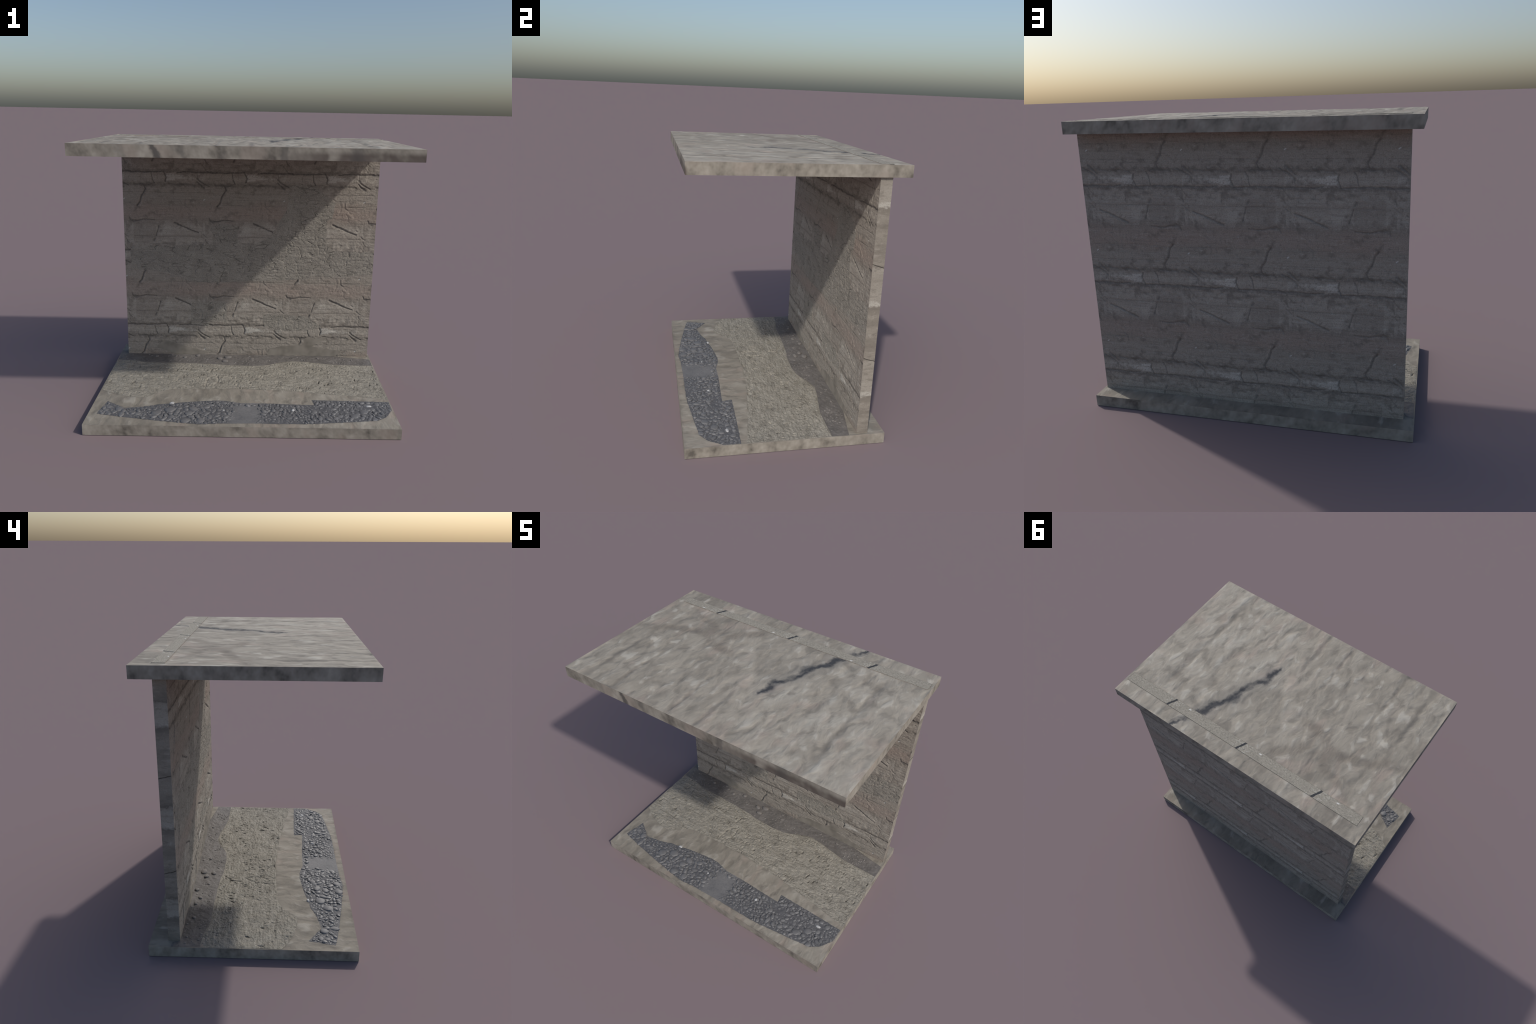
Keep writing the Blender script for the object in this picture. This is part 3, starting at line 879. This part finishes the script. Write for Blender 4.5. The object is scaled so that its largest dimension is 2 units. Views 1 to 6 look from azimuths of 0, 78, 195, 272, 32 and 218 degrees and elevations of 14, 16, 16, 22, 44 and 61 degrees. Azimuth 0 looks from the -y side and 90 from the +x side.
    slab("roof_slab", ROOF_Z0, ROOF_Z1, roof_height, [top_mat, slab_edge_material("roof_edge_concrete", True)], shelter)

    def base_height(X, Y):
        h = np.clip(.0022 * fbm(X * 10, Y * 7, 15, 3) - .0012, -.006, .001)
        for poly in (GRAVEL, ROCK, MUD):
            d = polygon_distance(X, Y, poly)
            h = np.where(d > 0, h * smooth(.003, .05, d), h)
            h = np.where(d < -.010, -.012, np.where(d <= 0, np.minimum(h, -.0005), h))
        return h

    base_mat, _ = slab_top_material("base_concrete", [(-.3, -.2, .0, .02, .0)], .80)
    slab("base_slab", 0.0, SLAB, base_height, [base_mat, slab_edge_material("base_edge_concrete", False)], shelter)

    # wall -----------------------------------------------------------------
    s = Sheet()
    for back in (False, True):
        step = .005 if back else .004
        xs, zs = lin(WALL_X0, WALL_X1, step), lin(.068, WALL_TOP, step)
        X, Z = np.meshgrid(xs, zs)
        px, pz = (X - BACK_SHIFT_X, BACK_FLIP_Z - Z) if back else (X, Z)
        h = wall_pattern_height(px, pz, 300)
        if not back:
            for poly in WEATHERED + BARE:
                h = np.where(polygon_distance(X, Z, poly) < -.008, -.010, h)
        h = np.clip(h, -.010, .0025) * edge_fade(X, Z, WALL_X0, WALL_X1, .03, WALL_TOP, .010)
        Y = WALL_Y1 + h if back else WALL_Y0 - h
        s.grid(np.stack([X, Y, Z], -1), 1 if back else 0, back)
    ys, zs = np.linspace(WALL_Y0, WALL_Y1, 10), lin(.068, WALL_TOP, .006)
    A, B = np.meshgrid(ys, zs)
    s.grid(np.stack([np.full_like(A, WALL_X1), A, B], -1), 2)
    s.grid(np.stack([np.full_like(A, WALL_X0), A, B], -1), 3, True)
    A, B = np.meshgrid(lin(WALL_X0, WALL_X1, .006), ys)
    s.grid(np.stack([A, B, np.full_like(A, WALL_TOP)], -1), 4)
    wall = new_object("wall", np.concatenate(s.v), s.f,
                      [wall_face_material("cast_concrete", False), wall_face_material("cast_concrete_reverse", True),
                       wall_end_material("wall_end_concrete", False), wall_end_material("wall_end_concrete_shaded", True),
                       wall_top_material("wall_head_concrete")], shelter, np.concatenate(s.m))

    def on_wall(u, v, h):
        return np.stack([u, WALL_Y0 - h, v], -1)

    def weathered_height(u, v):
        wx, wy = u + .02 * fbm(u * 20, v * 20, 90, 3), v + .015 * fbm(u * 20, v * 20, 95, 3)
        c = np.abs(fbm(wx * 11, wy * 26, 101, 2))
        e = np.abs(fbm(wx * 24, wy * 10, 111, 2))
        h = .0012 * fbm(u * 10, v * 70, 121, 3) + .0016 * fbm(u * 60, v * 80, 131, 2)
        h -= .0035 * smooth(.05, .0, c) + .0025 * smooth(.045, 0, e)
        return np.clip(h, -.006, .002)

    weathered = weathered_material("weathered_concrete")
    for poly in WEATHERED:
        patch("weathered_patch", poly, .0008, weathered_height, weathered, wall, on_wall, .004, seed=3)
    bare = bare_material("smeared_concrete")
    for poly in BARE:
        patch("mortar_smear", poly, .0008, lambda u, v: .0008 * fbm(u * 9, v * 9, 141, 2), bare, wall, on_wall, .005, jitter=.002, seed=4)

    # strips on the base ----------------------------------------------------
    base = bpy.data.objects["base_slab"]

    def on_base(u, v, h):
        return np.stack([u, v, SLAB + h], -1)

    gouges = list(ROCK_MARKS)
    rr = random.Random(11)
    while len(gouges) < 380:
        gx, gy = rr.uniform(-.98, .98), rr.uniform(-.26, .34)
        if fbm(np.array([gx * 5]), np.array([gy * 6]), 77, 2)[0] < rr.uniform(-.35, .25):
            continue
        gouges.append((gx, gy, rr.uniform(.012, .036), rr.uniform(.005, .011), rr.uniform(.002, .0062)))

    def rock_height(u, v):
        h = .0036 * fbm(u * 13, v * 19, 146, 3) + .0034 * fbm(u * 9, v * 48, 151, 4, .65) + .0028 * fbm(u * 34, v * 46, 161, 3, .65) + .0026 * fbm(u * 85, v * 120, 171, 2)
        wx, wy = u + .008 * fbm(u * 50, v * 50, 181, 2), v + .008 * fbm(u * 50, v * 50, 191, 2)
        for gx, gy, length, width, depth in gouges:
            near = (np.abs(u - gx) < .05) & (np.abs(v - gy) < .06)
            du, dv = wx[near] - gx - .25 * (wy[near] - gy), wy[near] - gy
            e = np.sqrt((du / (width * .6)) ** 2 + (dv / (length * .5)) ** 2)
            h[near] -= depth * smooth(1.2, .4, e)
        for line in ROCK_CRACKS:
            for a, b in zip(line, line[1:]):
                d, _ = segment_distance(wx, wy, a, b)
                h -= .005 * smooth(.010, .002, d)
        return np.clip(h, -.011, .006)

    patch("rock_strip", ROCK, .0005, rock_height, rock_material("layered_rock"), base, on_base, .004, seed=6)

    def mud_height(u, v):
        return .0030 * fbm(u * 9, v * 12, 201, 3) + .0030 * fbm(u * 26, v * 30, 211, 3, .6) + .0014 * fbm(u * 80, v * 80, 221, 2)

    patch("mud_strip", MUD, .0005, mud_height, mud_material("dry_mud"), base, on_base, .005, jitter=.0, seed=8)

    def gravel_height(u, v):
        return (.0030 * fbm(u * 16, v * 16, 231, 3) + .0026 * fbm(u * 55, v * 55, 241, 2)) * (1 - .75 * np.exp(-((u - .02) / .12) ** 4))

    bed = patch("gravel_bed", GRAVEL, .0005, gravel_height, gravel_material("gravel_dirt"), base, on_base, .005, seed=9)

    # stones ------------------------------------------------------------------
    stone_mat = gravel_material("grey_stone", True)
    mud_stone_mat = mud_material("muddy_stone", 1.35)
    ball, tri = icosphere(3)
    shapes = []
    for k in range(6):
        p = stone_shape(ball, 400 + 7 * k)
        me = bpy.data.meshes.new("pebble")
        me.from_pydata(p.tolist(), [], tri.tolist())
        me.polygons.foreach_set("use_smooth", np.ones(len(me.polygons), bool))
        shapes.append(me)
    mud_shapes = []
    for me in shapes:
        c = me.copy()
        c.name = "stone"
        me.materials.append(stone_mat)
        c.materials.append(mud_stone_mat)
        mud_shapes.append(c)

    def place(name, data, spec, parent, squash, sink):
        x0, y0, r, stretch, turn = spec
        ob = bpy.data.objects.new(name, data)
        bpy.context.scene.collection.objects.link(ob)
        ob.parent = parent
        h = min(.012, r * squash)
        ob.location = (x0, y0, SLAB - sink * h)
        ob.scale = (r * math.sqrt(stretch), r / math.sqrt(stretch), h)
        ob.rotation_euler = (rr.uniform(-.08, .08), rr.uniform(-.08, .08), turn)
        return ob

    for i, spec in enumerate(BIG_PEBBLES):
        place("pebble", shapes[i % 6], spec, bed, .42, .15)
    pale = Nodes("pale_stone")
    pale_mat = pale.finish(pale.ramp(pale.noise(pale.coord, 2, 3), [(.3, (.34, .34, .345)), (.7, (.50, .50, .49))]), .6)
    for i, spec in enumerate([(-.478, -.356, .013, 1.7, .1), (.330, -.428, .013, 1.6, .9), (.842, -.362, .015, 1.7, .1), (-.128, -.44, .008, 1.3, .4)]):
        me = shapes[i].copy()
        me.materials.clear()
        me.materials.append(pale_mat)
        place("pebble", me, spec, bed, .6, -.1)
    mud_strip = bpy.data.objects["mud_strip"]
    for i, spec in enumerate(MUD_STONES):
        place("stone", mud_shapes[(i + 2) % 6], spec, mud_strip, .55, -.1)

    # small gravel, packed until the bed is full; a bare muddy stretch stays near the middle
    taken = np.zeros((6000, 3))
    taken[:len(BIG_PEBBLES)] = [(p[0], p[1], p[2] * .95) for p in BIG_PEBBLES]
    count = len(BIG_PEBBLES)
    spots = []
    for tries, r0, r1 in ((500, .014, .021), (2200, .009, .014), (5000, .005, .009)):
        c = RNG.random((tries, 4)) * [1.94, .34, r1 - r0, 1] + [-.95, -.62, r0, 0]
        d = polygon_distance(c[:, 0], c[:, 1], GRAVEL)
        open_dirt = np.exp(-((c[:, 0] - .02) / .105) ** 4) * (.55 + .6 * (c[:, 1] < -.38))
        open_dirt = np.maximum(open_dirt, np.exp(-(((c[:, 0] - .50) / .05) ** 2 + ((c[:, 1] + .40) / .04) ** 2)))
        c = c[(d < -.9 * c[:, 2]) & (c[:, 3] > open_dirt)]
        for gx, gy, r, _ in c:
            t = taken[:count]
            if ((t[:, 0] - gx) ** 2 + (t[:, 1] - gy) ** 2 < (.80 * (t[:, 2] + r)) ** 2).any():
                continue
            taken[count] = gx, gy, r
            count += 1
            spots.append((gx, gy, r))
    small_ball, small_tri = icosphere(2)

    def heap(name, spots, material, parent, squash):
        vs, fs, k = [], [], 0
        forms = [stone_shape(small_ball, 500 + 3 * i, .3) for i in range(8)]
        for gx, gy, r in spots:
            p = forms[rr.randrange(8)].copy()
            a, st = rr.uniform(0, 6.28), rr.uniform(1.0, 2.1)
            p *= np.array([r * math.sqrt(st), r / math.sqrt(st), min(r * squash, .009) * rr.uniform(.6, 1.1)])
            c, s_ = math.cos(a), math.sin(a)
            p = np.stack([p[:, 0] * c - p[:, 1] * s_, p[:, 0] * s_ + p[:, 1] * c, p[:, 2]], -1)
            vs.append(p + np.array([gx, gy, SLAB - .0005]))
            fs.append(small_tri + k)
            k += len(p)
        ob = new_object(name, np.concatenate(vs), [np.concatenate(fs)], [material], parent)
        ob["kind"] = "stuff"
        return ob

    heap("gravel", spots, stone_mat, bed, .55)
    c = RNG.random((4000, 4)) * [1.95, .2, .005, .7] + [-.97, .25, .003, -.4]
    c = c[(polygon_distance(c[:, 0], c[:, 1], MUD) < -.012) & (fbm(c[:, 0] * 6, c[:, 1] * 6, 88, 2) > c[:, 3])]
    grit = [tuple(p[:3]) for p in c[:260]]
    heap("grit", grit, mud_stone_mat, mud_strip, .5)
    return shelter


build()
